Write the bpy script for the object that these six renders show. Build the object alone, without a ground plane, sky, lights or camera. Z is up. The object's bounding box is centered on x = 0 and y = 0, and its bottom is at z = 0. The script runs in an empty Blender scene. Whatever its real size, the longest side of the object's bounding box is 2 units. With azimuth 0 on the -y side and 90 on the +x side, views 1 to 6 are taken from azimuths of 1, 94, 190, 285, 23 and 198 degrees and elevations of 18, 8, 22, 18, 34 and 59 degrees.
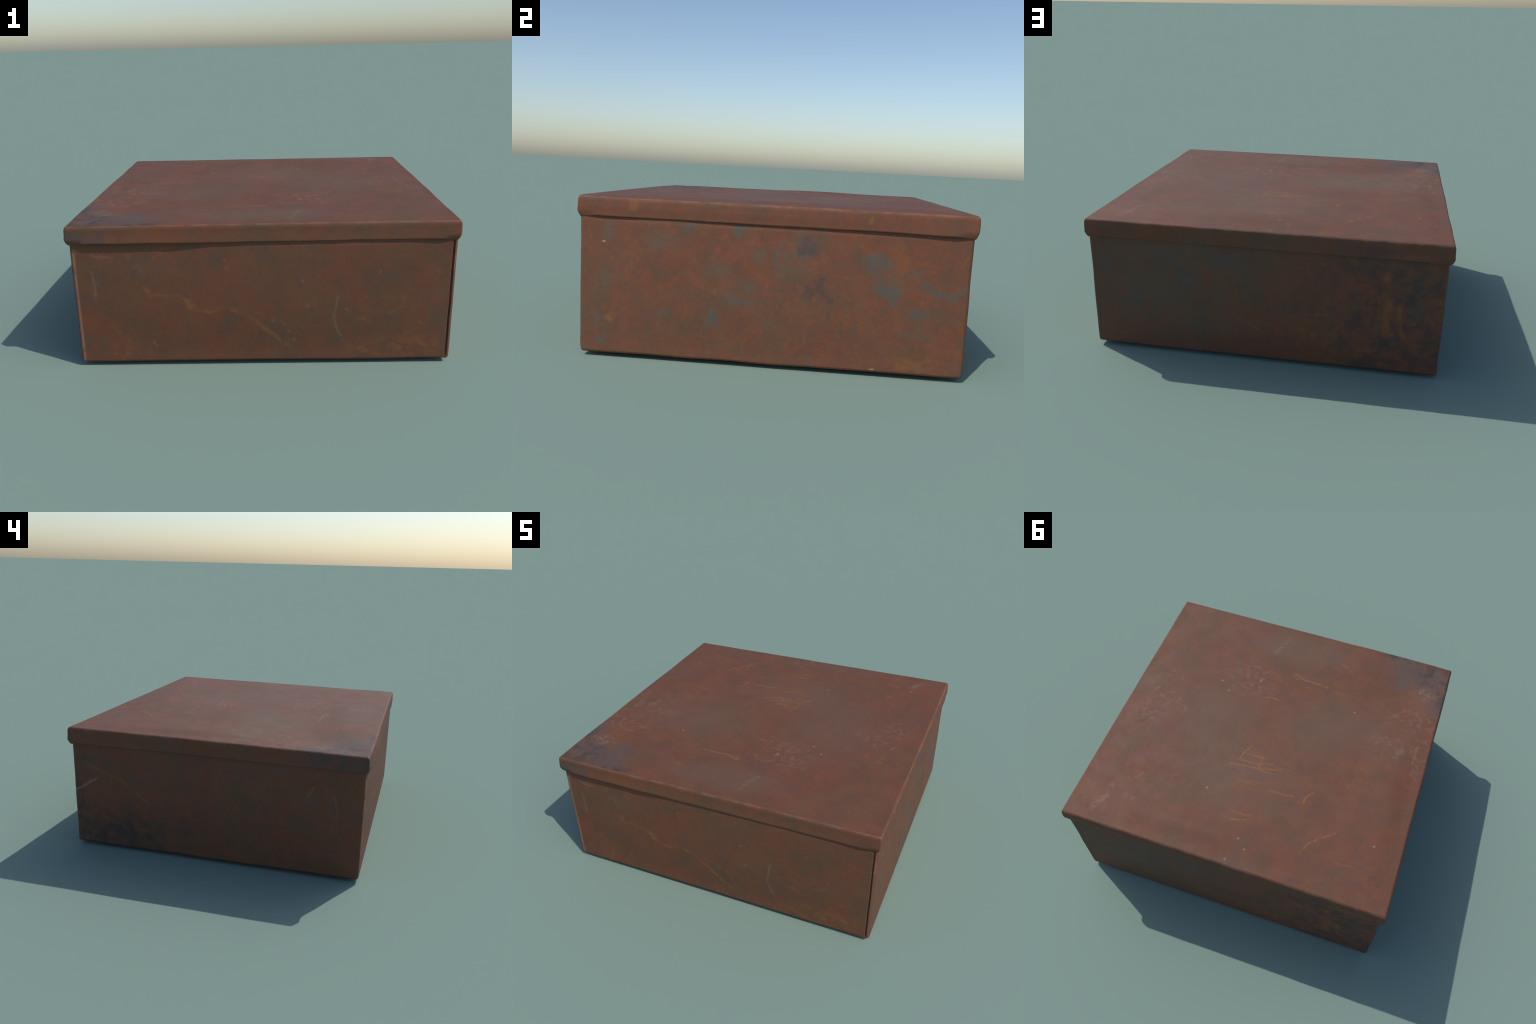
"""A shallow rusted sheet-metal box with a pressed slip-over lid.

The box is built in numpy as two warped rounded boxes (body and lid); the
lid flares outward, its skirt overhangs the walls by a varying amount, one
front corner carries a folded vertical seam, and the bottom panel sags.
All colour is procedural: a shared rust base plus hand-placed stains,
scratches and chips described as blobs and strokes on each panel.
"""
import bpy
import math
import numpy as np

# ------------------------------------------------------------------ sizes
HALF_X, HALF_Y = 0.975, 0.911          # nominal half widths of the body
RIM_Z = 0.018                          # height of the bottom edge
BODY_TOP = 0.705                       # hidden inside the lid
LID_LOW, LID_HIGH = 0.684, 0.778
# measured plan corners (front-left, front-right, back-left, back-right)
BODY_CORNERS = [(-0.973, -0.910), (0.976, -0.911), (-0.970, 0.918), (0.983, 0.917)]
LID_TOP_Z = [0.777, 0.778, 0.782, 0.780]


def smooth(a, b, t):
    t = np.clip((t - a) / (b - a), 0, 1)   # also falls, when a > b
    return t * t * (3 - 2 * t)


def value_noise(p, scale, seed):
    """Smooth lattice noise in [-1, 1] for an (n, 3) array of points."""
    q = p * scale + 100.0
    i = np.floor(q).astype(np.int64)
    f = q - i
    f = f * f * (3 - 2 * f)

    def lattice(dx, dy, dz):
        h = ((i[:, 0] + dx) * 73856093) ^ ((i[:, 1] + dy) * 19349663) ^ ((i[:, 2] + dz) * 83492791) ^ (seed * 2654435)
        h = (h ^ (h >> 13)) * 1274126177 & 0x7FFFFFFF
        h = (h ^ (h >> 15)) & 0xFFFF
        return h / 32767.5 - 1

    out = 0
    for dx in (0, 1):
        for dy in (0, 1):
            for dz in (0, 1):
                w = (f[:, 0] if dx else 1 - f[:, 0]) * (f[:, 1] if dy else 1 - f[:, 1]) * (f[:, 2] if dz else 1 - f[:, 2])
                out = out + w * lattice(dx, dy, dz)
    return out


def bilinear(values, u, v):
    """Corner values (front-left, front-right, back-left, back-right) at u, v in [-1, 1]."""
    a, b = (u + 1) / 2, (v + 1) / 2
    return ((1 - a) * (1 - b) * values[0] + a * (1 - b) * values[1]
            + (1 - a) * b * values[2] + a * b * values[3])


def stations(lo, hi, radius, inner, corner=6, extra=()):
    """Grid stations from lo to hi, dense inside the rounded ends."""
    arc = radius * np.tan(np.linspace(0, np.pi / 4, corner)) # near-even arc steps
    left = lo + radius - arc[::-1]
    right = hi - radius + arc
    mid = np.linspace(lo + radius, hi - radius, inner)[1:-1]
    s = np.concatenate([left, mid, right, np.array(extra)])
    s = np.unique(np.round(s, 5))
    return s


def box_surface(xs, ys, zs):
    """Vertices and quads on the surface of a grid box, with a side tag per quad."""
    nx, ny, nz = len(xs) - 1, len(ys) - 1, len(zs) - 1
    index, verts = {}, []

    def vid(i, j, k):
        key = (i, j, k)
        if key not in index:
            index[key] = len(verts)
            verts.append((xs[i], ys[j], zs[k]))
        return index[key]

    faces, tags = [], []
    for i in range(nx):
        for k in range(nz):
            faces.append((vid(i, 0, k), vid(i + 1, 0, k), vid(i + 1, 0, k + 1), vid(i, 0, k + 1))); tags.append("front")
            faces.append((vid(i + 1, ny, k), vid(i, ny, k), vid(i, ny, k + 1), vid(i + 1, ny, k + 1))); tags.append("back")
    for j in range(ny):
        for k in range(nz):
            faces.append((vid(nx, j, k), vid(nx, j + 1, k), vid(nx, j + 1, k + 1), vid(nx, j, k + 1))); tags.append("right")
            faces.append((vid(0, j + 1, k), vid(0, j, k), vid(0, j, k + 1), vid(0, j + 1, k + 1))); tags.append("left")
    for i in range(nx):
        for j in range(ny):
            faces.append((vid(i, j, nz), vid(i + 1, j, nz), vid(i + 1, j + 1, nz), vid(i, j + 1, nz))); tags.append("top")
            faces.append((vid(i, j + 1, 0), vid(i + 1, j + 1, 0), vid(i + 1, j, 0), vid(i, j, 0))); tags.append("bottom")
    return np.array(verts), np.array(faces), np.array(tags)


def round_edges(p, lo, hi, radius):
    inner = np.clip(p, lo + radius, hi - radius)
    d = p - inner
    n = np.linalg.norm(d / radius, axis=1, keepdims=True)
    return inner + np.where(n > 1e-9, d / np.maximum(n, 1e-9), d)


def outward(p):
    """Horizontal unit direction in which a wall point moves when the box swells."""
    u, v = p[:, 0] / HALF_X, p[:, 1] / HALF_Y
    wx = np.sign(u) * smooth(0.90, 1.0, np.abs(u))
    wy = np.sign(v) * smooth(0.90, 1.0, np.abs(v))
    return np.stack([wx, wy, np.zeros_like(wx)], axis=1)


def corner_weight(p):
    """1 at the four vertical corners, 0 along the sides."""
    return smooth(0.90, 0.985, np.abs(p[:, 0]) / HALF_X) * smooth(0.90, 0.985, np.abs(p[:, 1]) / HALF_Y)


def plan_shift(p):
    """Push the nominal rectangle onto the measured, slightly skewed plan."""
    u = np.clip(p[:, 0] / HALF_X, -1, 1)
    v = np.clip(p[:, 1] / HALF_Y, -1, 1)
    nominal = [(-HALF_X, -HALF_Y), (HALF_X, -HALF_Y), (-HALF_X, HALF_Y), (HALF_X, HALF_Y)]
    dx = bilinear([c[0] - n[0] for c, n in zip(BODY_CORNERS, nominal)], u, v)
    dy = bilinear([c[1] - n[1] for c, n in zip(BODY_CORNERS, nominal)], u, v)
    return np.stack([dx, dy, np.zeros_like(dx)], axis=1)


def hump(t, centre, reach):
    """1 at the centre, 0 at both ends of a wall (t in [-1, 1]), skewed towards centre."""
    side = np.where(t < centre, (t + 1) / (centre + 1), (1 - t) / (1 - centre))
    return np.clip(1 - (1 - np.clip(side, 0, 1)) ** reach, 0, 1)


def wall_bulge(flat):
    """Outward swelling of the four walls (metres) as (x shift, y shift)."""
    u, v, z = flat[:, 0] / HALF_X, flat[:, 1] / HALF_Y, flat[:, 2]

    def rise(low, top):
        return smooth(0.0, low, z) * (1 - (1 - top) * smooth(0.46, 0.69, z))

    right = 0.0125 * hump(v, 0.05, 2.8) * rise(0.30, 0.45) * smooth(0.85, 1.0, u)
    left = 0.0205 * hump(v, 0.05, 2.2) * rise(0.42, 0.60) * smooth(0.85, 1.0, -u)
    back = 0.0110 * hump(u, -0.10, 3.4) * rise(0.22, 0.75) * smooth(0.85, 1.0, v)
    front = (0.016 * hump(u, -0.08, 2.2) * rise(0.34, 0.30)
             + 0.005 * smooth(-0.45, -0.10, u) * (1 - smooth(0.80, 0.98, u)) * smooth(0.45, 0.66, z)) * smooth(0.85, 1.0, -v)
    return right - left, back - front


# ------------------------------------------------------------------- body
def build_body():
    lo = np.array([-HALF_X, -HALF_Y, RIM_Z])
    hi = np.array([HALF_X, HALF_Y, 0.80])
    seam_x = 0.955
    r = 0.017
    xs = stations(lo[0], hi[0], r, 150, extra=np.linspace(seam_x - 0.012, seam_x + 0.012, 13))
    ys = stations(lo[1], hi[1], r, 140)
    zs = stations(lo[2], hi[2], r, 64)
    zs = np.unique(np.append(zs[zs < BODY_TOP - 0.004], [0.660, 0.664, 0.668, 0.672, 0.676, BODY_TOP]))
    flat, faces, tags = box_surface(xs, ys, zs)
    p = round_edges(flat, lo, hi, r)
    out = outward(flat)
    z = flat[:, 2]
    # walls bow a hair and are uneven
    wall = smooth(0.02, 0.08, z)
    bow = 0.0035 * value_noise(flat, 1.7, 3) + 0.0016 * value_noise(flat, 6.0, 5) + 0.0007 * value_noise(flat, 17.0, 9)
    p += out * (bow * wall * 0.8)[:, None]
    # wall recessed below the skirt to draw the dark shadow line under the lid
    p -= out * (0.0028 * smooth(0.656, 0.680, z) * (1 - corner_weight(flat)))[:, None]
    bx, by = wall_bulge(flat)
    p[:, 0] += bx
    p[:, 1] += by
    p += out * 0.0015
    # folded seam beside the front right corner: a groove and a proud flange
    front = flat[:, 1] < lo[1] + 1e-6
    sx = seam_x - 0.0006 * value_noise(flat * [0, 0, 1], 9.0, 4)
    run = smooth(0.030, 0.055, z)
    groove = np.exp(-((flat[:, 0] - sx) / 0.0034) ** 2)
    flange = smooth(0.0, 0.006, flat[:, 0] - sx) * (1 - smooth(0.0, 0.012, flat[:, 0] - (HALF_X - 0.012)))
    p[:, 1] += np.where(front, (0.011 * groove - 0.0015 * flange) * run, 0)
    # slightly notched bottom edge
    edge = (1 - smooth(RIM_Z, RIM_Z + 0.03, z))
    p[:, 2] += edge * 0.003 * value_noise(flat, 5.0, 12) * np.clip(np.abs(out).max(axis=1), 0, 1)
    # sagging bottom panel carries the box
    gap = np.minimum(HALF_X - np.abs(flat[:, 0]), HALF_Y - np.abs(flat[:, 1]))
    under = z < RIM_Z + 1e-6
    p[:, 2] -= np.where(under, RIM_Z * smooth(0.02, 0.35, gap), 0)
    p[:, 2] = np.maximum(p[:, 2], 0.0)
    p += plan_shift(flat)
    keep = tags != "top"
    centre = flat[faces].mean(axis=1)
    part = np.where(tags == "bottom", "bottom_panel", "body")
    part = np.where((tags == "front") & (centre[:, 0] > seam_x), "corner_seam", part)
    return p, faces[keep], tags[keep], part[keep]


# -------------------------------------------------------------------- lid
def skirt_overhang(flat):
    """How far the lower edge of the skirt stands off the wall, all round."""
    u, v = flat[:, 0] / HALF_X, flat[:, 1] / HALF_Y
    ax, ay = np.abs(u), np.abs(v)
    front = 0.0205 + 0.0045 * smooth(-0.22, -0.45, u) * smooth(-1.0, -0.85, u)
    back = 0.020 - 0.006 * (u + 1) / 2 + 0.003 * hump(u, 0.0, 2.2)
    right = 0.015 + 0.005 * smooth(0.2, 1.0, v)
    left = 0.024 + 0 * v
    fb = np.where(v < 0, front, back)
    rl = np.where(u > 0, right, left)
    return fb, rl


def build_lid():
    lo = np.array([-HALF_X, -HALF_Y, LID_LOW])
    hi = np.array([HALF_X, HALF_Y, LID_HIGH])
    r = 0.0085
    xs = stations(lo[0], hi[0], r, 170, extra=(-HALF_X + 0.04, HALF_X - 0.04))
    ys = stations(lo[1], hi[1], r, 160, extra=(-HALF_Y + 0.04, HALF_Y - 0.04))
    zs = stations(lo[2], hi[2], r, 14, corner=5)
    flat, faces, tags = box_surface(xs, ys, zs)
    p = round_edges(flat, lo, hi, r)
    z = flat[:, 2]
    t = (z - LID_LOW) / (LID_HIGH - LID_LOW)
    fb, rl = skirt_overhang(flat)
    u, v = flat[:, 0] / HALF_X, flat[:, 1] / HALF_Y
    wx = np.sign(u) * smooth(0.955, 1.0, np.abs(u))
    wy = np.sign(v) * smooth(0.955, 1.0, np.abs(v))
    edge_noise = 0.0022 * value_noise(flat * [1, 1, 0.3], 3.1, 21) + 0.0011 * value_noise(flat * [1, 1, 0.3], 11.0, 22)

    def profile(low):
        low = low * (1 - 0.55 * corner_weight(flat) * (1 - smooth(0.0, 0.30, t)))
        mid = np.maximum(0.019, low * 0.90)
        a = low + (mid - low) * smooth(0.05, 0.55, t)
        a = a - 0.0045 * np.clip(t, 0, 1)
        return a - 0.0050 * smooth(0.80, 1.02, t)

    p[:, 0] += wx * (profile(rl) + edge_noise)
    p[:, 1] += wy * (profile(fb) + edge_noise)
    # corners of the top sit at slightly different heights, the sheet ripples
    top = smooth(0.3, 1.0, t)
    p[:, 2] += top * (bilinear(LID_TOP_Z, np.clip(u, -1, 1), np.clip(v, -1, 1)) - LID_HIGH)
    ripple = 0.0030 * value_noise(flat, 1.6, 31) + 0.0010 * value_noise(flat, 5.0, 32)
    p[:, 2] += np.where(tags_any(faces, tags, "top", len(flat)), ripple, ripple * top)
    # the sheet has sprung up along the back, left and right edges
    rim = smooth(0.0, 0.17, np.minimum(1 - np.abs(u), 1 - np.abs(v)))
    swell = (0.021 * np.exp(-((u - 0.22) / 0.55) ** 2 - ((v - 0.83) / 0.22) ** 2)
             + 0.012 * np.exp(-((u + 0.90) / 0.22) ** 2 - ((v - 0.25) / 0.45) ** 2)
             + 0.007 * np.exp(-((u - 0.85) / 0.25) ** 2 - ((v + 0.05) / 0.60) ** 2)
             - 0.012 * np.exp(-((u + 0.72) / 0.20) ** 2 - ((v + 0.70) / 0.15) ** 2)
             - 0.009 * np.exp(-((u + 0.42) / 0.40) ** 2 - ((v + 0.56) / 0.15) ** 2)
             - 0.010 * np.exp(-((u + 0.28) / 0.55) ** 2 - ((v + 0.48) / 0.28) ** 2)
             + 0.008 * np.exp(-((u + 0.42) / 0.30) ** 2 - ((v - 0.03) / 0.16) ** 2))
    p[:, 2] += top * (0.003 + swell * rim)
    # knocked-down front left corner
    d = np.hypot((flat[:, 0] + HALF_X) / 0.22, (flat[:, 1] + HALF_Y) / 0.16)
    p[:, 2] -= top * 0.003 * np.exp(-d * d)
    dent = np.hypot((flat[:, 0] + 0.89) / 0.06, (flat[:, 1] + 0.80) / 0.05)
    p[:, 2] -= top * 0.003 * np.exp(-dent * dent)
    # uneven lower edge of the skirt
    p[:, 2] -= 0.008 * corner_weight(flat) * (1 - smooth(0.0, 0.35, t))
    p[:, 2] += (1 - smooth(0.0, 0.35, t)) * (0.0022 * value_noise(flat, 4.0, 41) + 0.001 * value_noise(flat, 13.0, 42))
    p += plan_shift(flat)
    centre = flat[faces].mean(axis=1)
    inside = (np.abs(centre[:, 0]) < HALF_X - 0.04) & (np.abs(centre[:, 1]) < HALF_Y - 0.04)
    keep = ~((tags == "bottom") & inside)
    return p, faces[keep], tags[keep], np.full(keep.sum(), "lid")


def tags_any(faces, tags, name, count):
    hit = np.zeros(count, bool)
    hit[faces[tags == name].ravel()] = True
    return hit


# ------------------------------------------------------------- mesh making
def vertex_normals(p, faces):
    a = p[faces[:, 2]] - p[faces[:, 0]]
    b = p[faces[:, 3]] - p[faces[:, 1]]
    fn = np.cross(a, b)
    n = np.zeros_like(p)
    for c in range(4):
        np.add.at(n, faces[:, c], fn)
    return n / np.maximum(np.linalg.norm(n, axis=1, keepdims=True), 1e-12)


def make_part(name, p, normals, faces, tags, materials, parent):
    used, local = np.unique(faces.ravel(), return_inverse=True)
    mesh = bpy.data.meshes.new(name)
    mesh.from_pydata(p[used].tolist(), [], local.reshape(-1, 4).tolist())
    names = [s for s in materials if s in set(tags)]
    for s in names:
        mesh.materials.append(materials[s])
    slot = {s: i for i, s in enumerate(names)}
    mesh.polygons.foreach_set("material_index", [slot[t] for t in tags])
    mesh.polygons.foreach_set("use_smooth", [True] * len(faces))
    mesh.update()
    mesh.normals_split_custom_set_from_vertices(normals[used].tolist())
    obj = bpy.data.objects.new(name, mesh)
    bpy.context.scene.collection.objects.link(obj)
    obj.parent = parent
    return obj


# --------------------------------------------------------------- materials
class Graph:
    def __init__(self, name):
        self.mat = bpy.data.materials.new(name)
        self.mat.use_nodes = True
        self.tree = self.mat.node_tree
        self.tree.nodes.clear()
        self.coord = self.node("ShaderNodeTexCoord").outputs["Object"]

    def node(self, kind, **props):
        n = self.tree.nodes.new(kind)
        for k, v in props.items():
            setattr(n, k, v)
        return n

    def put(self, socket, value):
        if isinstance(value, bpy.types.NodeSocket):
            self.tree.links.new(value, socket)
        elif value is not None:
            socket.default_value = value

    def math(self, op, a, b=None, clamp=False):
        n = self.node("ShaderNodeMath", operation=op, use_clamp=clamp)
        self.put(n.inputs[0], a)
        self.put(n.inputs[1], b)
        return n.outputs[0]

    def vec(self, op, a, b=None, scale=None):
        n = self.node("ShaderNodeVectorMath", operation=op)
        self.put(n.inputs[0], a)
        self.put(n.inputs[1], b)
        if scale is not None:
            self.put(n.inputs["Scale"], scale)
        return n.outputs["Value"] if op in ("LENGTH", "DOT_PRODUCT", "DISTANCE") else n.outputs["Vector"]

    def noise(self, scale, detail=4.0, rough=0.55, vector=None, offset=None, color=False, distortion=0.0):
        v = vector or self.coord
        if offset:
            v = self.vec("ADD", v, offset)
        n = self.node("ShaderNodeTexNoise")
        self.put(n.inputs["Vector"], v)
        n.inputs["Scale"].default_value = scale
        n.inputs["Detail"].default_value = detail
        n.inputs["Roughness"].default_value = rough
        n.inputs["Distortion"].default_value = distortion
        return n.outputs["Color"] if color else n.outputs["Fac"]

    def ramp(self, value, a, b, lo=0.0, hi=1.0):
        n = self.node("ShaderNodeMapRange", interpolation_type="SMOOTHSTEP")
        self.put(n.inputs["Value"], value)
        for i, x in zip((1, 2, 3, 4), (a, b, lo, hi)):
            n.inputs[i].default_value = x
        return n.outputs[0]

    def mix(self, fac, a, b, blend="MIX"):
        n = self.node("ShaderNodeMix", data_type="RGBA", blend_type=blend)
        self.put(n.inputs[0], fac)
        for s, v in ((n.inputs[6], a), (n.inputs[7], b)):
            self.put(s, (*v, 1.0) if isinstance(v, tuple) and len(v) == 3 else v)
        return n.outputs[2]


AXES = {"top": (0, 1), "bottom": (0, 1), "front": (0, 2), "back": (0, 2), "left": (1, 2), "right": (1, 2)}


class Panel(Graph):
    """Rust material of one panel; marks live in the panel's own plane."""

    def __init__(self, name, side):
        super().__init__(name)
        self.axes = AXES[side]
        flat = [0.0, 0.0, 0.0]
        for a in self.axes:
            flat[a] = 1.0
        self.plane = self.vec("MULTIPLY", self.coord, tuple(flat))
        self.warps = {}

    def warped(self, amount, scale=14.0):
        key = (amount, scale)
        if key not in self.warps:
            flat = [0.0, 0.0, 0.0]
            for a in self.axes:
                flat[a] = 4.5 * amount
            c = self.vec("SUBTRACT", self.noise(scale, 5.0, 0.6, color=True), (0.5, 0.5, 0.5))
            self.warps[key] = self.vec("ADD", self.plane, self.vec("MULTIPLY", c, tuple(flat)))
        return self.warps[key]

    def lift(self, pair, rest=0.0):
        v = [rest, rest, rest]
        v[self.axes[0]], v[self.axes[1]] = pair
        return tuple(v)

    def blob(self, centre, radius, warp, soft=0.55):
        rx, ry = radius if isinstance(radius, tuple) else (radius, radius)
        d = self.vec("SUBTRACT", warp, self.lift(centre))
        d = self.vec("MULTIPLY", d, self.lift((1 / rx, 1 / ry)))
        return self.ramp(self.vec("LENGTH", d), 1.0 + soft, 1.0 - soft)

    def stroke(self, points, width, warp):
        out = None
        for a, b in zip(points[:-1], points[1:]):
            ab = (b[0] - a[0], b[1] - a[1])
            inv = 1.0 / max(ab[0] ** 2 + ab[1] ** 2, 1e-8)
            pa = self.vec("SUBTRACT", warp, self.lift(a))
            h = self.math("MULTIPLY", self.vec("DOT_PRODUCT", pa, self.lift(ab)), inv, clamp=True)
            near = self.vec("SCALE", self.lift(ab), scale=h)
            d = self.vec("DISTANCE", pa, near)
            out = d if out is None else self.math("MINIMUM", out, d)
        return self.ramp(out, width, width * 0.15)

    def union(self, masks):
        out = masks[0]
        for m in masks[1:]:
            out = self.math("MAXIMUM", out, m)
        return out

    def layer(self, base, colour, masks, strength=1.0, breakup=None, keep=(0.35, 0.6)):
        m = self.union(masks)
        if breakup:
            m = self.math("MULTIPLY", m, self.ramp(self.noise(breakup, 4.0, 0.6, offset=(3.1, 7.7, 1.9)), *keep))
        return self.mix(self.math("MULTIPLY", m, strength), base, colour)

    def finish(self, colour, rough=0.70, bump=0.08):
        rn = self.noise(9.0, 5.0, 0.6, offset=(5.0, 2.0, 8.0))
        rv = self.ramp(rn, 0.3, 0.7, rough - 0.03, rough + 0.05)
        b = self.node("ShaderNodeBump")
        b.inputs["Strength"].default_value = bump
        b.inputs["Distance"].default_value = 0.004
        grain = self.math("ADD", self.noise(60.0, 4.0, 0.6), self.noise(14.0, 3.0, 0.5))
        self.put(b.inputs["Height"], grain)
        s = self.node("ShaderNodeBsdfPrincipled")
        self.put(s.inputs["Base Color"], colour)
        self.put(s.inputs["Roughness"], rv)
        self.put(s.inputs["Normal"], b.outputs[0])
        s.inputs["Specular IOR Level"].default_value = SPECULAR
        o = self.node("ShaderNodeOutputMaterial")
        self.tree.links.new(s.outputs[0], o.inputs[0])
        return self.mat


SPECULAR = 0.35
RED = (0.155, 0.054, 0.028)
BROWN = (0.139, 0.060, 0.031)
OLIVE = (0.108, 0.068, 0.041)
ORANGE = (0.200, 0.073, 0.024)
OCHRE = (0.240, 0.097, 0.027)
PALE = (0.215, 0.140, 0.105)
SLATE = (0.094, 0.067, 0.057)
TEAL = (0.082, 0.079, 0.065)
DARK = (0.068, 0.045, 0.037)


def rust_base(g, orange_amount=0.35, olive_amount=0.6, mottle=0.55, gain=1.0):
    """Clouded rust shared by every panel: drifting hue, small patches, flecks and grain."""
    clouds = g.noise(2.3, 7.0, 0.62, distortion=0.3)
    patch = g.noise(8.0, 7.0, 0.66, offset=(4.0, 1.0, 2.0))
    spots = g.noise(30.0, 6.0, 0.68, offset=(2.0, 6.0, 3.0))
    fleck = g.noise(40.0, 5.0, 0.65, offset=(1.0, 9.0, 5.0))
    grain = g.noise(110.0, 4.0, 0.7)
    c = g.mix(g.ramp(clouds, 0.40, 0.62), RED, BROWN)
    c = g.mix(g.math("MULTIPLY", g.ramp(patch, 0.47, 0.66), olive_amount), c, OLIVE)
    c = g.mix(g.math("MULTIPLY", g.ramp(spots, 0.50, 0.64), mottle), c, OLIVE)
    c = g.mix(g.math("MULTIPLY", g.ramp(spots, 0.48, 0.36), mottle * 0.5), c, RED)
    c = g.mix(g.math("MULTIPLY", g.ramp(fleck, 0.53, 0.66), orange_amount), c, ORANGE)
    c = g.mix(g.math("MULTIPLY", g.ramp(fleck, 0.43, 0.30), 0.40), c, DARK)
    tone = g.math("ADD", g.math("MULTIPLY", grain, 0.40 * gain), 0.80 * gain)
    tone = g.math("MULTIPLY", tone, g.ramp(patch, 0.30, 0.70, 1.08, 0.92))
    n = g.node("ShaderNodeVectorMath", operation="SCALE")
    g.put(n.inputs[0], c)
    g.put(n.inputs["Scale"], tone)
    return n.outputs[0]


def hairlines(g, angle, along=4.0, across=75.0, lo=0.60, hi=0.72):
    """Mask of fine parallel scuffs running at an angle in the panel plane."""
    m = g.node("ShaderNodeMapping", vector_type="POINT")
    g.put(m.inputs["Vector"], g.warped(0.006, 9.0))
    m.inputs["Rotation"].default_value[2] = angle
    m.inputs["Scale"].default_value = (along, across, 1.0)
    return g.ramp(g.noise(1.0, 4.0, 0.6, vector=m.outputs[0]), lo, hi)


def lid_top_material():
    g = Panel("rusted_lid_sheet", "top")
    c = rust_base(g, orange_amount=0.30, olive_amount=0.35, mottle=0.45, gain=0.95)
    soft, fine, rag = g.warped(0.05, 5.0), g.warped(0.006, 22.0), g.warped(0.030, 13.0)
    # broad greyish clouds
    c = g.layer(c, (0.126, 0.080, 0.053), [g.blob((0.12, -0.73), (0.24, 0.09), soft, 0.9), g.blob((-0.17, -0.755), (0.16, 0.08), soft, 0.9),
                                    g.blob((-0.43, -0.18), (0.30, 0.18), soft, 0.9), g.blob((0.45, 0.0), (0.25, 0.3), soft, 0.9),
                                    g.blob((0.10, 0.35), (0.25, 0.20), soft, 0.9)], 0.50)
    # pale bloom
    c = g.layer(c, PALE, [g.blob((-0.745, -0.44), (0.06, 0.06), rag, 0.9), g.blob((-0.75, -0.17), (0.13, 0.12), rag, 0.9),
                          g.blob((-0.90, -0.40), (0.10, 0.09), rag, 0.9), g.blob((-0.93, -0.14), (0.07, 0.18), rag, 0.9),
                          g.blob((0.26, -0.40), (0.15, 0.13), rag, 0.9), g.blob((0.645, -0.03), (0.09, 0.05), rag, 0.9),
                          g.blob((0.746, -0.10), (0.06, 0.05), rag, 0.9), g.blob((0.80, 0.10), (0.08, 0.10), rag, 0.9)], 0.42, 30.0, (0.46, 0.66))
    c = g.layer(c, PALE, [g.stroke([(0.834, 0.841), (0.80, 0.787), (0.78, 0.721), (0.787, 0.674)], 0.032, fine),
                          g.stroke([(0.681, 0.706), (0.633, 0.713)], 0.026, fine),
                          g.stroke([(0.151, -0.835), (0.171, -0.741), (0.20, -0.662)], 0.022, fine)], 0.42, 34.0, (0.40, 0.62))
    # slate and dark soot at the knocked corner
    c = g.layer(c, SLATE, [g.blob((-0.665, -0.704), (0.07, 0.06), rag, 0.6), g.blob((-0.74, -0.80), (0.13, 0.08), rag, 0.7),
                           g.blob((-0.885, -0.79), (0.14, 0.14), rag, 0.7), g.blob((-0.948, -0.623), (0.06, 0.12), rag, 0.7),
                           g.blob((-0.66, -0.90), (0.12, 0.035), rag, 0.6)], 0.90, 14.0, (0.30, 0.56))
    c = g.layer(c, (0.040, 0.029, 0.027), [g.blob((-0.90, -0.82), (0.13, 0.09), rag, 0.8), g.blob((-0.64, -0.905), (0.14, 0.022), rag, 0.7),
                           g.blob((-0.965, -0.72), (0.04, 0.12), rag, 0.8)], 0.70, 20.0, (0.40, 0.60))
    c = g.layer(c, PALE, [g.blob((-0.845, -0.66), (0.07, 0.05), rag, 0.8)], 0.45, 28.0, (0.42, 0.62))
    c = g.layer(c, DARK, [g.blob((-0.60, 0.86), (0.07, 0.03), rag, 0.8), g.blob((-0.45, 0.90), (0.06, 0.02), rag, 0.8),
                          g.blob((-0.85, 0.75), (0.10, 0.08), rag, 0.9)], 0.6, 30.0, (0.48, 0.62))
    # orange scratches, mostly running across the sheet
    strokes = [
        [(0.176, 0.287), (0.102, 0.271), (-0.01, 0.263), (-0.139, 0.231)],
        [(0.018, 0.234), (0.079, 0.237), (0.126, 0.233), (0.12, 0.178), (0.088, 0.119)],
        [(-0.005, 0.249), (-0.007, 0.17)],
        [(0.01, 0.234), (-0.085, 0.203)],
        [(-0.125, 0.388), (-0.201, 0.386), (-0.267, 0.378)],
        [(-0.342, 0.40), (-0.346, 0.36), (-0.383, 0.317)],
        [(0.025, 0.652), (-0.066, 0.624)],
        [(-0.90, -0.213), (-0.90, -0.081)],
        [(-0.426, 0.711), (-0.447, 0.65), (-0.491, 0.608), (-0.574, 0.534)],
        [(0.016, -0.538), (-0.071, -0.506), (-0.156, -0.506), (-0.224, -0.499)],
        [(0.153, -0.27), (0.102, -0.288), (0.053, -0.282)],
        [(-0.274, -0.716), (-0.343, -0.677)],
        [(0.831, -0.118), (0.85, -0.075)],
        [(0.677, 0.568), (0.645, 0.521)],
    ]
    c = g.layer(c, OCHRE, [g.stroke(q, 0.0110, fine) for q in strokes], 0.72, 36.0, (0.34, 0.54))
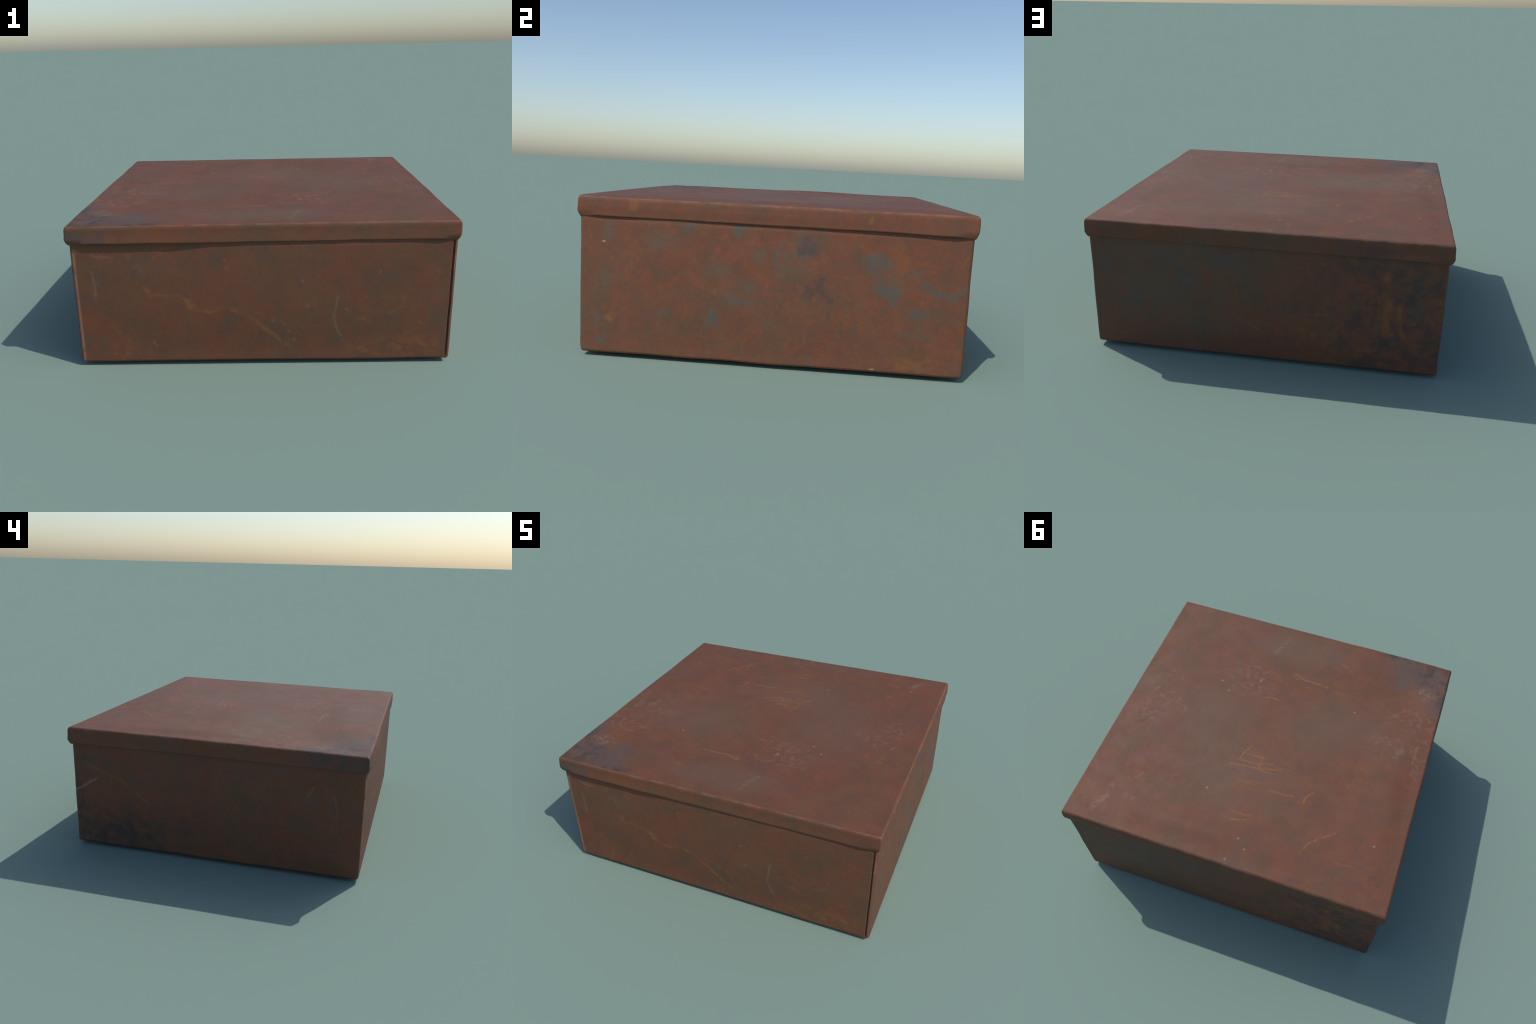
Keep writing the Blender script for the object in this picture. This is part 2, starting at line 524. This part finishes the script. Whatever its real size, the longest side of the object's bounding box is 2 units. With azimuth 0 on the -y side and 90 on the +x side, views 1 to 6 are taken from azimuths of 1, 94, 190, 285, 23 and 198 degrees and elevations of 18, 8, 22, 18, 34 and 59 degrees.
    bundle = g.union([g.stroke([(0.084, 0.432), (-0.022, 0.39), (-0.131, 0.332)], 0.060, soft), g.stroke([(0.056, 0.616), (-0.066, 0.601)], 0.060, soft),
                      g.blob((0.0, 0.25), (0.20, 0.10), soft, 0.9), g.blob((-0.10, -0.50), (0.20, 0.06), soft, 0.9)])
    scuff = g.math("MULTIPLY", bundle, hairlines(g, 0.28, lo=0.52, hi=0.66))
    c = g.mix(g.math("MULTIPLY", scuff, 0.75), c, OCHRE)
    stray = g.math("MULTIPLY", hairlines(g, 0.15, 3.0, 60.0, 0.62, 0.74), g.ramp(g.noise(3.0, 3.0, offset=(8.0, 1.0, 0.0)), 0.46, 0.60))
    c = g.mix(g.math("MULTIPLY", stray, 0.60), c, OCHRE)
    c = g.layer(c, ORANGE, [g.stroke([(0.084, 0.432), (-0.022, 0.39), (-0.131, 0.332)], 0.05, rag), g.stroke([(0.056, 0.616), (-0.066, 0.601)], 0.045, rag),
                            g.blob((-0.634, -0.02), (0.03, 0.06), rag, 0.8), g.blob((-0.60, 0.10), (0.08, 0.12), rag, 0.9)], 0.45, 24.0, (0.42, 0.62))
    c = g.layer(c, OCHRE, [g.blob(q, 0.016, fine, 0.8) for q in [(0.801, -0.27), (0.812, -0.229), (0.717, -0.238), (0.584, -0.20), (-0.577, 0.20)]], 0.5, 40.0, (0.38, 0.55))
    # pin-head chips
    chips = [(0.459, -0.311), (0.215, -0.394), (0.391, -0.245), (0.239, 0.494), (-0.062, 0.754), (-0.118, 0.806), (-0.034, 0.895), (-0.816, 0.542), (-0.453, -0.355)]
    c = g.layer(c, (0.36, 0.28, 0.23), [g.blob(q, 0.0065, g.plane, 0.8) for q in chips], 0.42)
    return g.finish(c, 0.64)


def lid_rim_material(side):
    g = Panel("rusted_lid_rim_" + side, side)
    c = rust_base(g, orange_amount=0.35, olive_amount=0.6)
    rag, fine = g.warped(0.03, 12.0), g.warped(0.008, 24.0)
    if side == "front":
        c = g.layer(c, (0.085, 0.060, 0.052), [g.blob((-0.86, 0.74), (0.13, 0.06), rag, 0.6)], 0.75, 14.0, (0.38, 0.58))
        c = g.layer(c, ORANGE, [g.blob((-0.55, 0.72), (0.25, 0.04), rag, 0.8)], 0.35, 10.0)
    if side == "left":
        c = g.layer(c, (0.072, 0.055, 0.047), [g.blob((-0.78, 0.735), (0.22, 0.10), rag, 0.7)], 0.80, 16.0, (0.34, 0.56))
    if side == "right":
        c = g.layer(c, OCHRE, [g.blob((0.445, 0.735), (0.010, 0.020), fine), g.blob((-0.66, 0.75), (0.03, 0.03), rag)], 0.5)
    if side == "back":
        c = g.layer(c, DARK, [g.blob((-0.58, 0.71), (0.14, 0.04), rag, 0.7)], 0.6, 12.0)
        c = g.layer(c, OCHRE, [g.blob((-0.76, 0.70), (0.10, 0.014), rag, 0.7)], 0.45, 20.0)
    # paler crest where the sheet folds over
    crest = g.ramp(g.node_z(), 0.766, 0.777)
    crest = g.math("MULTIPLY", crest, g.ramp(g.noise(12.0, 4.0), 0.42, 0.60))
    c = g.mix(g.math("MULTIPLY", crest, 0.35), c, (0.24, 0.14, 0.10))
    return g.finish(c, 0.68)


def node_z(self):
    n = self.node("ShaderNodeSeparateXYZ")
    self.put(n.inputs[0], self.coord)
    return n.outputs[2]


Panel.node_z = node_z


def front_material(seam=False):
    g = Panel("rusted_corner_seam" if seam else "rusted_front_wall", "front")
    c = rust_base(g, orange_amount=0.18, olive_amount=0.7)
    fine, rag = g.warped(0.008, 24.0), g.warped(0.03, 12.0)
    if seam:
        c = g.layer(c, PALE, [g.stroke([(0.972, 0.60), (0.972, 0.52)], 0.010, fine)], 0.5)
        return g.finish(c)
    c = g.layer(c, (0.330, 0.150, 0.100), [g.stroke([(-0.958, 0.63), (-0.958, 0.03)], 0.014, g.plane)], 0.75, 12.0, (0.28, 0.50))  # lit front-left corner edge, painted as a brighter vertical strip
    orange = [
        [(-0.578, 0.399), (-0.533, 0.406), (-0.494, 0.398), (-0.433, 0.397), (-0.39, 0.375), (-0.356, 0.346)],
        [(-0.43, 0.366), (-0.392, 0.337), (-0.34, 0.317), (-0.278, 0.309), (-0.22, 0.33)],
        [(-0.167, 0.324), (-0.102, 0.299), (-0.058, 0.272), (0.002, 0.217), (0.056, 0.171), (0.138, 0.094)],
        [(-0.577, 0.14), (-0.567, 0.115)],
        [(-0.605, 0.449), (-0.589, 0.425)],
        [(-0.188, 0.59), (-0.177, 0.544)],
        [(0.46, 0.26), (0.50, 0.27), (0.56, 0.239)],
        [(0.45, 0.10), (0.515, 0.084), (0.608, 0.047)],
        [(0.786, 0.146), (0.853, 0.095)],
    ]
    c = g.layer(c, OCHRE, [g.stroke(s, 0.017, fine) for s in orange], 0.58, 34.0, (0.36, 0.58))
    faint = [[(-0.033, 0.302), (0.048, 0.276), (0.12, 0.23)], [(0.58, 0.288), (0.661, 0.297), (0.722, 0.33)], [(0.879, 0.514), (0.939, 0.527)]]
    c = g.layer(c, (0.20, 0.09, 0.055), [g.stroke(s, 0.012, fine) for s in faint], 0.40, 30.0, (0.38, 0.6))
    smear = [[(-0.782, 0.246), (-0.742, 0.191), (-0.709, 0.151), (-0.713, 0.107), (-0.725, 0.072)],
             [(-0.849, 0.108), (-0.804, 0.108), (-0.771, 0.067), (-0.746, 0.042)]]
    c = g.layer(c, OCHRE, [g.stroke(s, 0.035, rag) for s in smear] + [g.blob((-0.373, 0.365), (0.03, 0.03), rag), g.blob((-0.54, 0.614), 0.02, rag),
                           g.blob((-0.298, 0.599), 0.016, rag), g.blob((0.722, 0.374), 0.014, fine), g.blob((0.808, 0.236), 0.016, fine),
                           g.blob((0.756, 0.106), (0.15, 0.06), rag, 0.8)], 0.55, 26.0, (0.42, 0.62))
    pale = [[(-0.868, 0.621), (-0.809, 0.613), (-0.765, 0.613)], [(-0.873, 0.537), (-0.857, 0.439), (-0.869, 0.382)],
            [(0.389, 0.393), (0.373, 0.335), (0.367, 0.267), (0.384, 0.197), (0.417, 0.141)]]
    c = g.layer(c, (0.19, 0.120, 0.085), [g.stroke(s, 0.011, fine) for s in pale], 0.50, 28.0, (0.32, 0.55))
    c = g.layer(c, (0.150, 0.090, 0.062), [g.stroke([(-0.659, 0.588), (-0.621, 0.519)], 0.05, rag), g.blob((-0.862, 0.45), (0.02, 0.07), rag)], 0.50, 30.0, (0.38, 0.6))
    c = g.layer(c, (0.26, 0.17, 0.12), [g.blob(q, 0.008, fine, 0.8) for q in
                [(0.05, 0.256), (0.134, 0.188), (0.161, 0.144), (0.231, 0.337), (0.598, 0.516), (0.204, 0.472), (0.434, 0.312)]], 0.32)
    c = g.layer(c, DARK, [g.stroke([(0.127, 0.673), (0.153, 0.652)], 0.005, g.plane)], 0.8)
    return g.finish(c)


def right_material():
    g = Panel("rusted_right_wall", "right")
    c = rust_base(g, orange_amount=0.55, olive_amount=0.6, mottle=0.65)
    fine, rag = g.warped(0.014, 22.0), g.warped(0.034, 15.0)
    blots = [((-0.264, 0.238), (0.024, 0.046)), ((-0.157, 0.656), (0.034, 0.030)), ((-0.395, 0.642), (0.03, 0.02)), ((-0.778, 0.386), (0.035, 0.05)),
             ((-0.228, 0.463), (0.05, 0.035)), ((-0.173, 0.331), (0.06, 0.035)), ((-0.072, 0.317), (0.06, 0.022)), ((-0.503, 0.241), 0.02),
             ((-0.822, 0.188), 0.028), ((-0.064, 0.548), 0.03), ((0.041, 0.525), (0.035, 0.06)), ((-0.867, 0.053), 0.016), ((-0.805, 0.089), 0.024),
             ((0.003, 0.226), (0.035, 0.024)), ((-0.106, 0.396), (0.05, 0.03)), ((-0.524, 0.594), (0.06, 0.03)), ((-0.772, 0.629), 0.03),
             ((0.161, 0.599), (0.055, 0.06)), ((0.12, 0.492), (0.05, 0.035)), ((0.535, 0.519), 0.024), ((0.574, 0.407), (0.02, 0.055)),
             ((0.683, 0.319), (0.04, 0.024)), ((0.708, 0.209), (0.035, 0.024)), ((0.658, 0.506), 0.022), ((0.624, 0.23), 0.018), ((0.198, 0.066), 0.016)]
    c = g.layer(c, (0.104, 0.078, 0.057), [g.blob(q, r, rag, 0.9) for q, r in blots], 0.95, 34.0, (0.38, 0.54))
    strong = [((0.477, 0.541), (0.048, 0.050)), ((0.507, 0.449), 0.028), ((0.533, 0.414), (0.050, 0.024)), ((0.574, 0.40), (0.020, 0.05)),
              ((-0.264, 0.232), (0.024, 0.045)), ((-0.157, 0.656), (0.034, 0.028)), ((-0.395, 0.642), (0.026, 0.018)), ((0.690, 0.315), (0.035, 0.018))]
    c = g.layer(c, TEAL, [g.blob(q, r, fine, 0.6) for q, r in strong] + [g.stroke([(0.723, 0.448), (0.756, 0.424), (0.792, 0.411)], 0.036, fine),
                          g.stroke([(0.838, 0.404), (0.90, 0.444)], 0.032, fine)], 0.90, 38.0, (0.38, 0.54))
    c = g.layer(c, (0.070, 0.048, 0.042), [g.blob((0.21, 0.385), (0.06, 0.042), fine, 0.7), g.blob((0.235, 0.442), 0.030, fine), g.blob((0.285, 0.35), 0.013, fine), g.blob((0.17, 0.58), (0.04, 0.05), rag, 0.8)], 0.85, 26.0, (0.30, 0.50))
    c = g.layer(c, ORANGE, [g.stroke([(0.598, 0.616), (0.606, 0.461), (0.617, 0.383), (0.596, 0.329), (0.592, 0.249)], 0.038, rag)], 0.45, 16.0, (0.36, 0.58))
    c = g.layer(c, OCHRE, [g.stroke([(0.617, 0.063), (0.69, 0.057)], 0.018, fine), g.blob((0.70, 0.08), (0.09, 0.03), rag, 0.8),
                           g.blob((-0.767, 0.197), 0.018, fine), g.blob((-0.258, 0.363), 0.009, fine)], 0.55, 24.0, (0.30, 0.55))
    c = g.layer(c, (0.40, 0.32, 0.26), [g.blob((-0.798, 0.566), (0.009, 0.005), g.plane), g.blob((0.497, 0.032), (0.012, 0.005), fine)], 0.55)
    return g.finish(c)


def back_material():
    g = Panel("rusted_back_wall", "back")
    c = rust_base(g, orange_amount=0.35, olive_amount=0.8)
    fine, rag, big = g.warped(0.010, 24.0), g.warped(0.030, 12.0), g.warped(0.07, 5.0)
    # bluish olive skin on one side, sooty mottling on the other
    c = g.layer(c, (0.108, 0.076, 0.049), [g.blob((0.50, 0.42), (0.46, 0.36), big, 0.7)], 0.80, 12.0, (0.34, 0.58))
    c = g.layer(c, (0.088, 0.076, 0.057), [g.blob((0.565, 0.592), (0.05, 0.07), rag), g.blob((0.905, 0.539), (0.05, 0.07), rag), g.blob((0.213, 0.59), (0.13, 0.06), rag),
                          g.blob((0.36, 0.213), (0.05, 0.04), rag), g.blob((0.728, 0.332), (0.05, 0.07), rag), g.blob((0.42, 0.47), (0.07, 0.08), rag)], 0.90, 22.0, (0.40, 0.56))
    c = g.layer(c, ORANGE, [g.blob((0.237, 0.484), (0.03, 0.04), rag), g.blob((0.327, 0.562), (0.06, 0.03), rag), g.blob((0.484, 0.565), (0.03, 0.03), rag)], 0.5, 22.0, (0.4, 0.58))
    c = g.layer(c, DARK, [g.blob((-0.72, 0.36), (0.34, 0.46), big, 0.8)], 0.85, 13.0, (0.44, 0.62))
    c = g.layer(c, DARK, [g.blob((-0.577, 0.652), (0.09, 0.05), rag), g.blob((-0.779, 0.498), (0.09, 0.07), rag), g.blob((-0.93, 0.58), (0.025, 0.09), rag),
                          g.blob((-0.92, 0.17), (0.05, 0.12), rag), g.blob((-0.592, 0.058), (0.14, 0.04), rag), g.blob((-0.688, 0.196), (0.09, 0.045), rag)], 0.80, 18.0, (0.36, 0.58))
    drips = [[(-0.689, 0.435), (-0.674, 0.379), (-0.681, 0.252)], [(-0.743, 0.419), (-0.745, 0.337), (-0.749, 0.293), (-0.768, 0.24)]]
    c = g.layer(c, OCHRE, [g.stroke(drips[0], 0.034, fine), g.stroke(drips[1], 0.022, fine), g.stroke([(-0.664, 0.25), (-0.708, 0.25)], 0.018, fine),
                           g.stroke([(-0.795, 0.321), (-0.823, 0.329)], 0.014, fine), g.blob((-0.663, 0.581), 0.018, fine), g.blob((-0.334, 0.628), 0.010, fine)], 0.60, 26.0, (0.34, 0.56))
    c = g.layer(c, OCHRE, [g.blob((-0.35, 0.18), (0.30, 0.12), rag, 0.7)], 0.40, 20.0, (0.50, 0.66))
    c = g.layer(c, (0.20, 0.13, 0.07), [g.stroke([(-0.194, 0.315), (-0.23, 0.322), (-0.361, 0.335)], 0.010, fine),
                                        g.stroke([(0.144, 0.175), (0.137, 0.267), (0.088, 0.254), (0.001, 0.197)], 0.012, fine)], 0.32, 30.0, (0.36, 0.6))
    return g.finish(c)


def left_material():
    g = Panel("rusted_left_wall", "left")
    c = rust_base(g, orange_amount=0.22, olive_amount=0.7)
    fine, rag, big = g.warped(0.008, 24.0), g.warped(0.030, 12.0), g.warped(0.06, 5.0)
    c = g.layer(c, DARK, [g.blob((0.62, 0.10), (0.36, 0.16), big, 0.6), g.blob((0.90, 0.28), (0.05, 0.20), rag, 0.7)], 0.95, 15.0, (0.40, 0.58))
    c = g.layer(c, DARK, [g.blob((0.731, 0.141), (0.12, 0.05), rag), g.blob((0.564, 0.104), (0.13, 0.05), rag), g.blob((0.19, 0.25), (0.03, 0.02), rag),
                          g.blob((0.185, 0.17), (0.05, 0.03), rag), g.blob((0.403, 0.186), 0.025, rag), g.blob((0.83, 0.60), (0.03, 0.03), rag)], 0.7, 20.0, (0.38, 0.58))
    c = g.layer(c, TEAL, [g.blob((0.494, 0.462), (0.014, 0.03), fine), g.blob((0.547, 0.661), 0.018, rag), g.blob((-0.402, 0.659), (0.06, 0.025), rag),
                          g.blob((-0.613, 0.484), (0.035, 0.03), rag), g.blob((-0.539, 0.544), 0.014, fine), g.blob((0.207, 0.605), 0.016, fine)], 0.7, 24.0, (0.38, 0.56))
    c = g.layer(c, OCHRE, [g.stroke([(0.846, 0.568), (0.775, 0.538), (0.697, 0.505), (0.606, 0.484), (0.53, 0.439), (0.468, 0.39), (0.405, 0.347)], 0.013, fine),
                           g.stroke([(0.662, 0.424), (0.646, 0.47)], 0.012, fine), g.stroke([(-0.594, 0.519), (-0.632, 0.574)], 0.016, fine),
                           g.stroke([(-0.685, 0.58), (-0.716, 0.54), (-0.754, 0.502), (-0.77, 0.435), (-0.763, 0.352)], 0.011, fine)], 0.50, 30.0, (0.32, 0.55))
    c = g.layer(c, (0.24, 0.19, 0.15), [g.stroke([(0.907, 0.369), (0.843, 0.409), (0.759, 0.47)], 0.011, fine)], 0.6, 26.0, (0.3, 0.5))
    return g.finish(c)


def bottom_material():
    g = Panel("rusted_bottom_sheet", "bottom")
    return g.finish(rust_base(g))


# ---------------------------------------------------------------- assembly
def main():
    root = bpy.data.objects.new("rusty_metal_box", None)
    bpy.context.scene.collection.objects.link(root)
    root["label"] = "shallow rusted square sheet metal box with slip-over lid"
    root["category"] = "metal box"

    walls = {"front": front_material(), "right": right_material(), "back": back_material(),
             "left": left_material(), "bottom": bottom_material()}
    p, faces, tags, part = build_body()
    normals = vertex_normals(p, faces)
    seam_mats = {"front": front_material(seam=True)}
    made = {}
    for name in ("body", "corner_seam", "bottom_panel"):
        m = part == name
        mats = seam_mats if name == "corner_seam" else walls
        parent = root if name == "body" else made["body"]
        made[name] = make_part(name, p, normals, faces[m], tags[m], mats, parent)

    rims = {s: lid_rim_material(s) for s in ("front", "right", "back", "left")}
    lid_mats = {"top": lid_top_material(), **rims, "bottom": walls["bottom"]}
    p, faces, tags, part = build_lid()
    make_part("lid", p, vertex_normals(p, faces), faces, tags, lid_mats, root)


main()
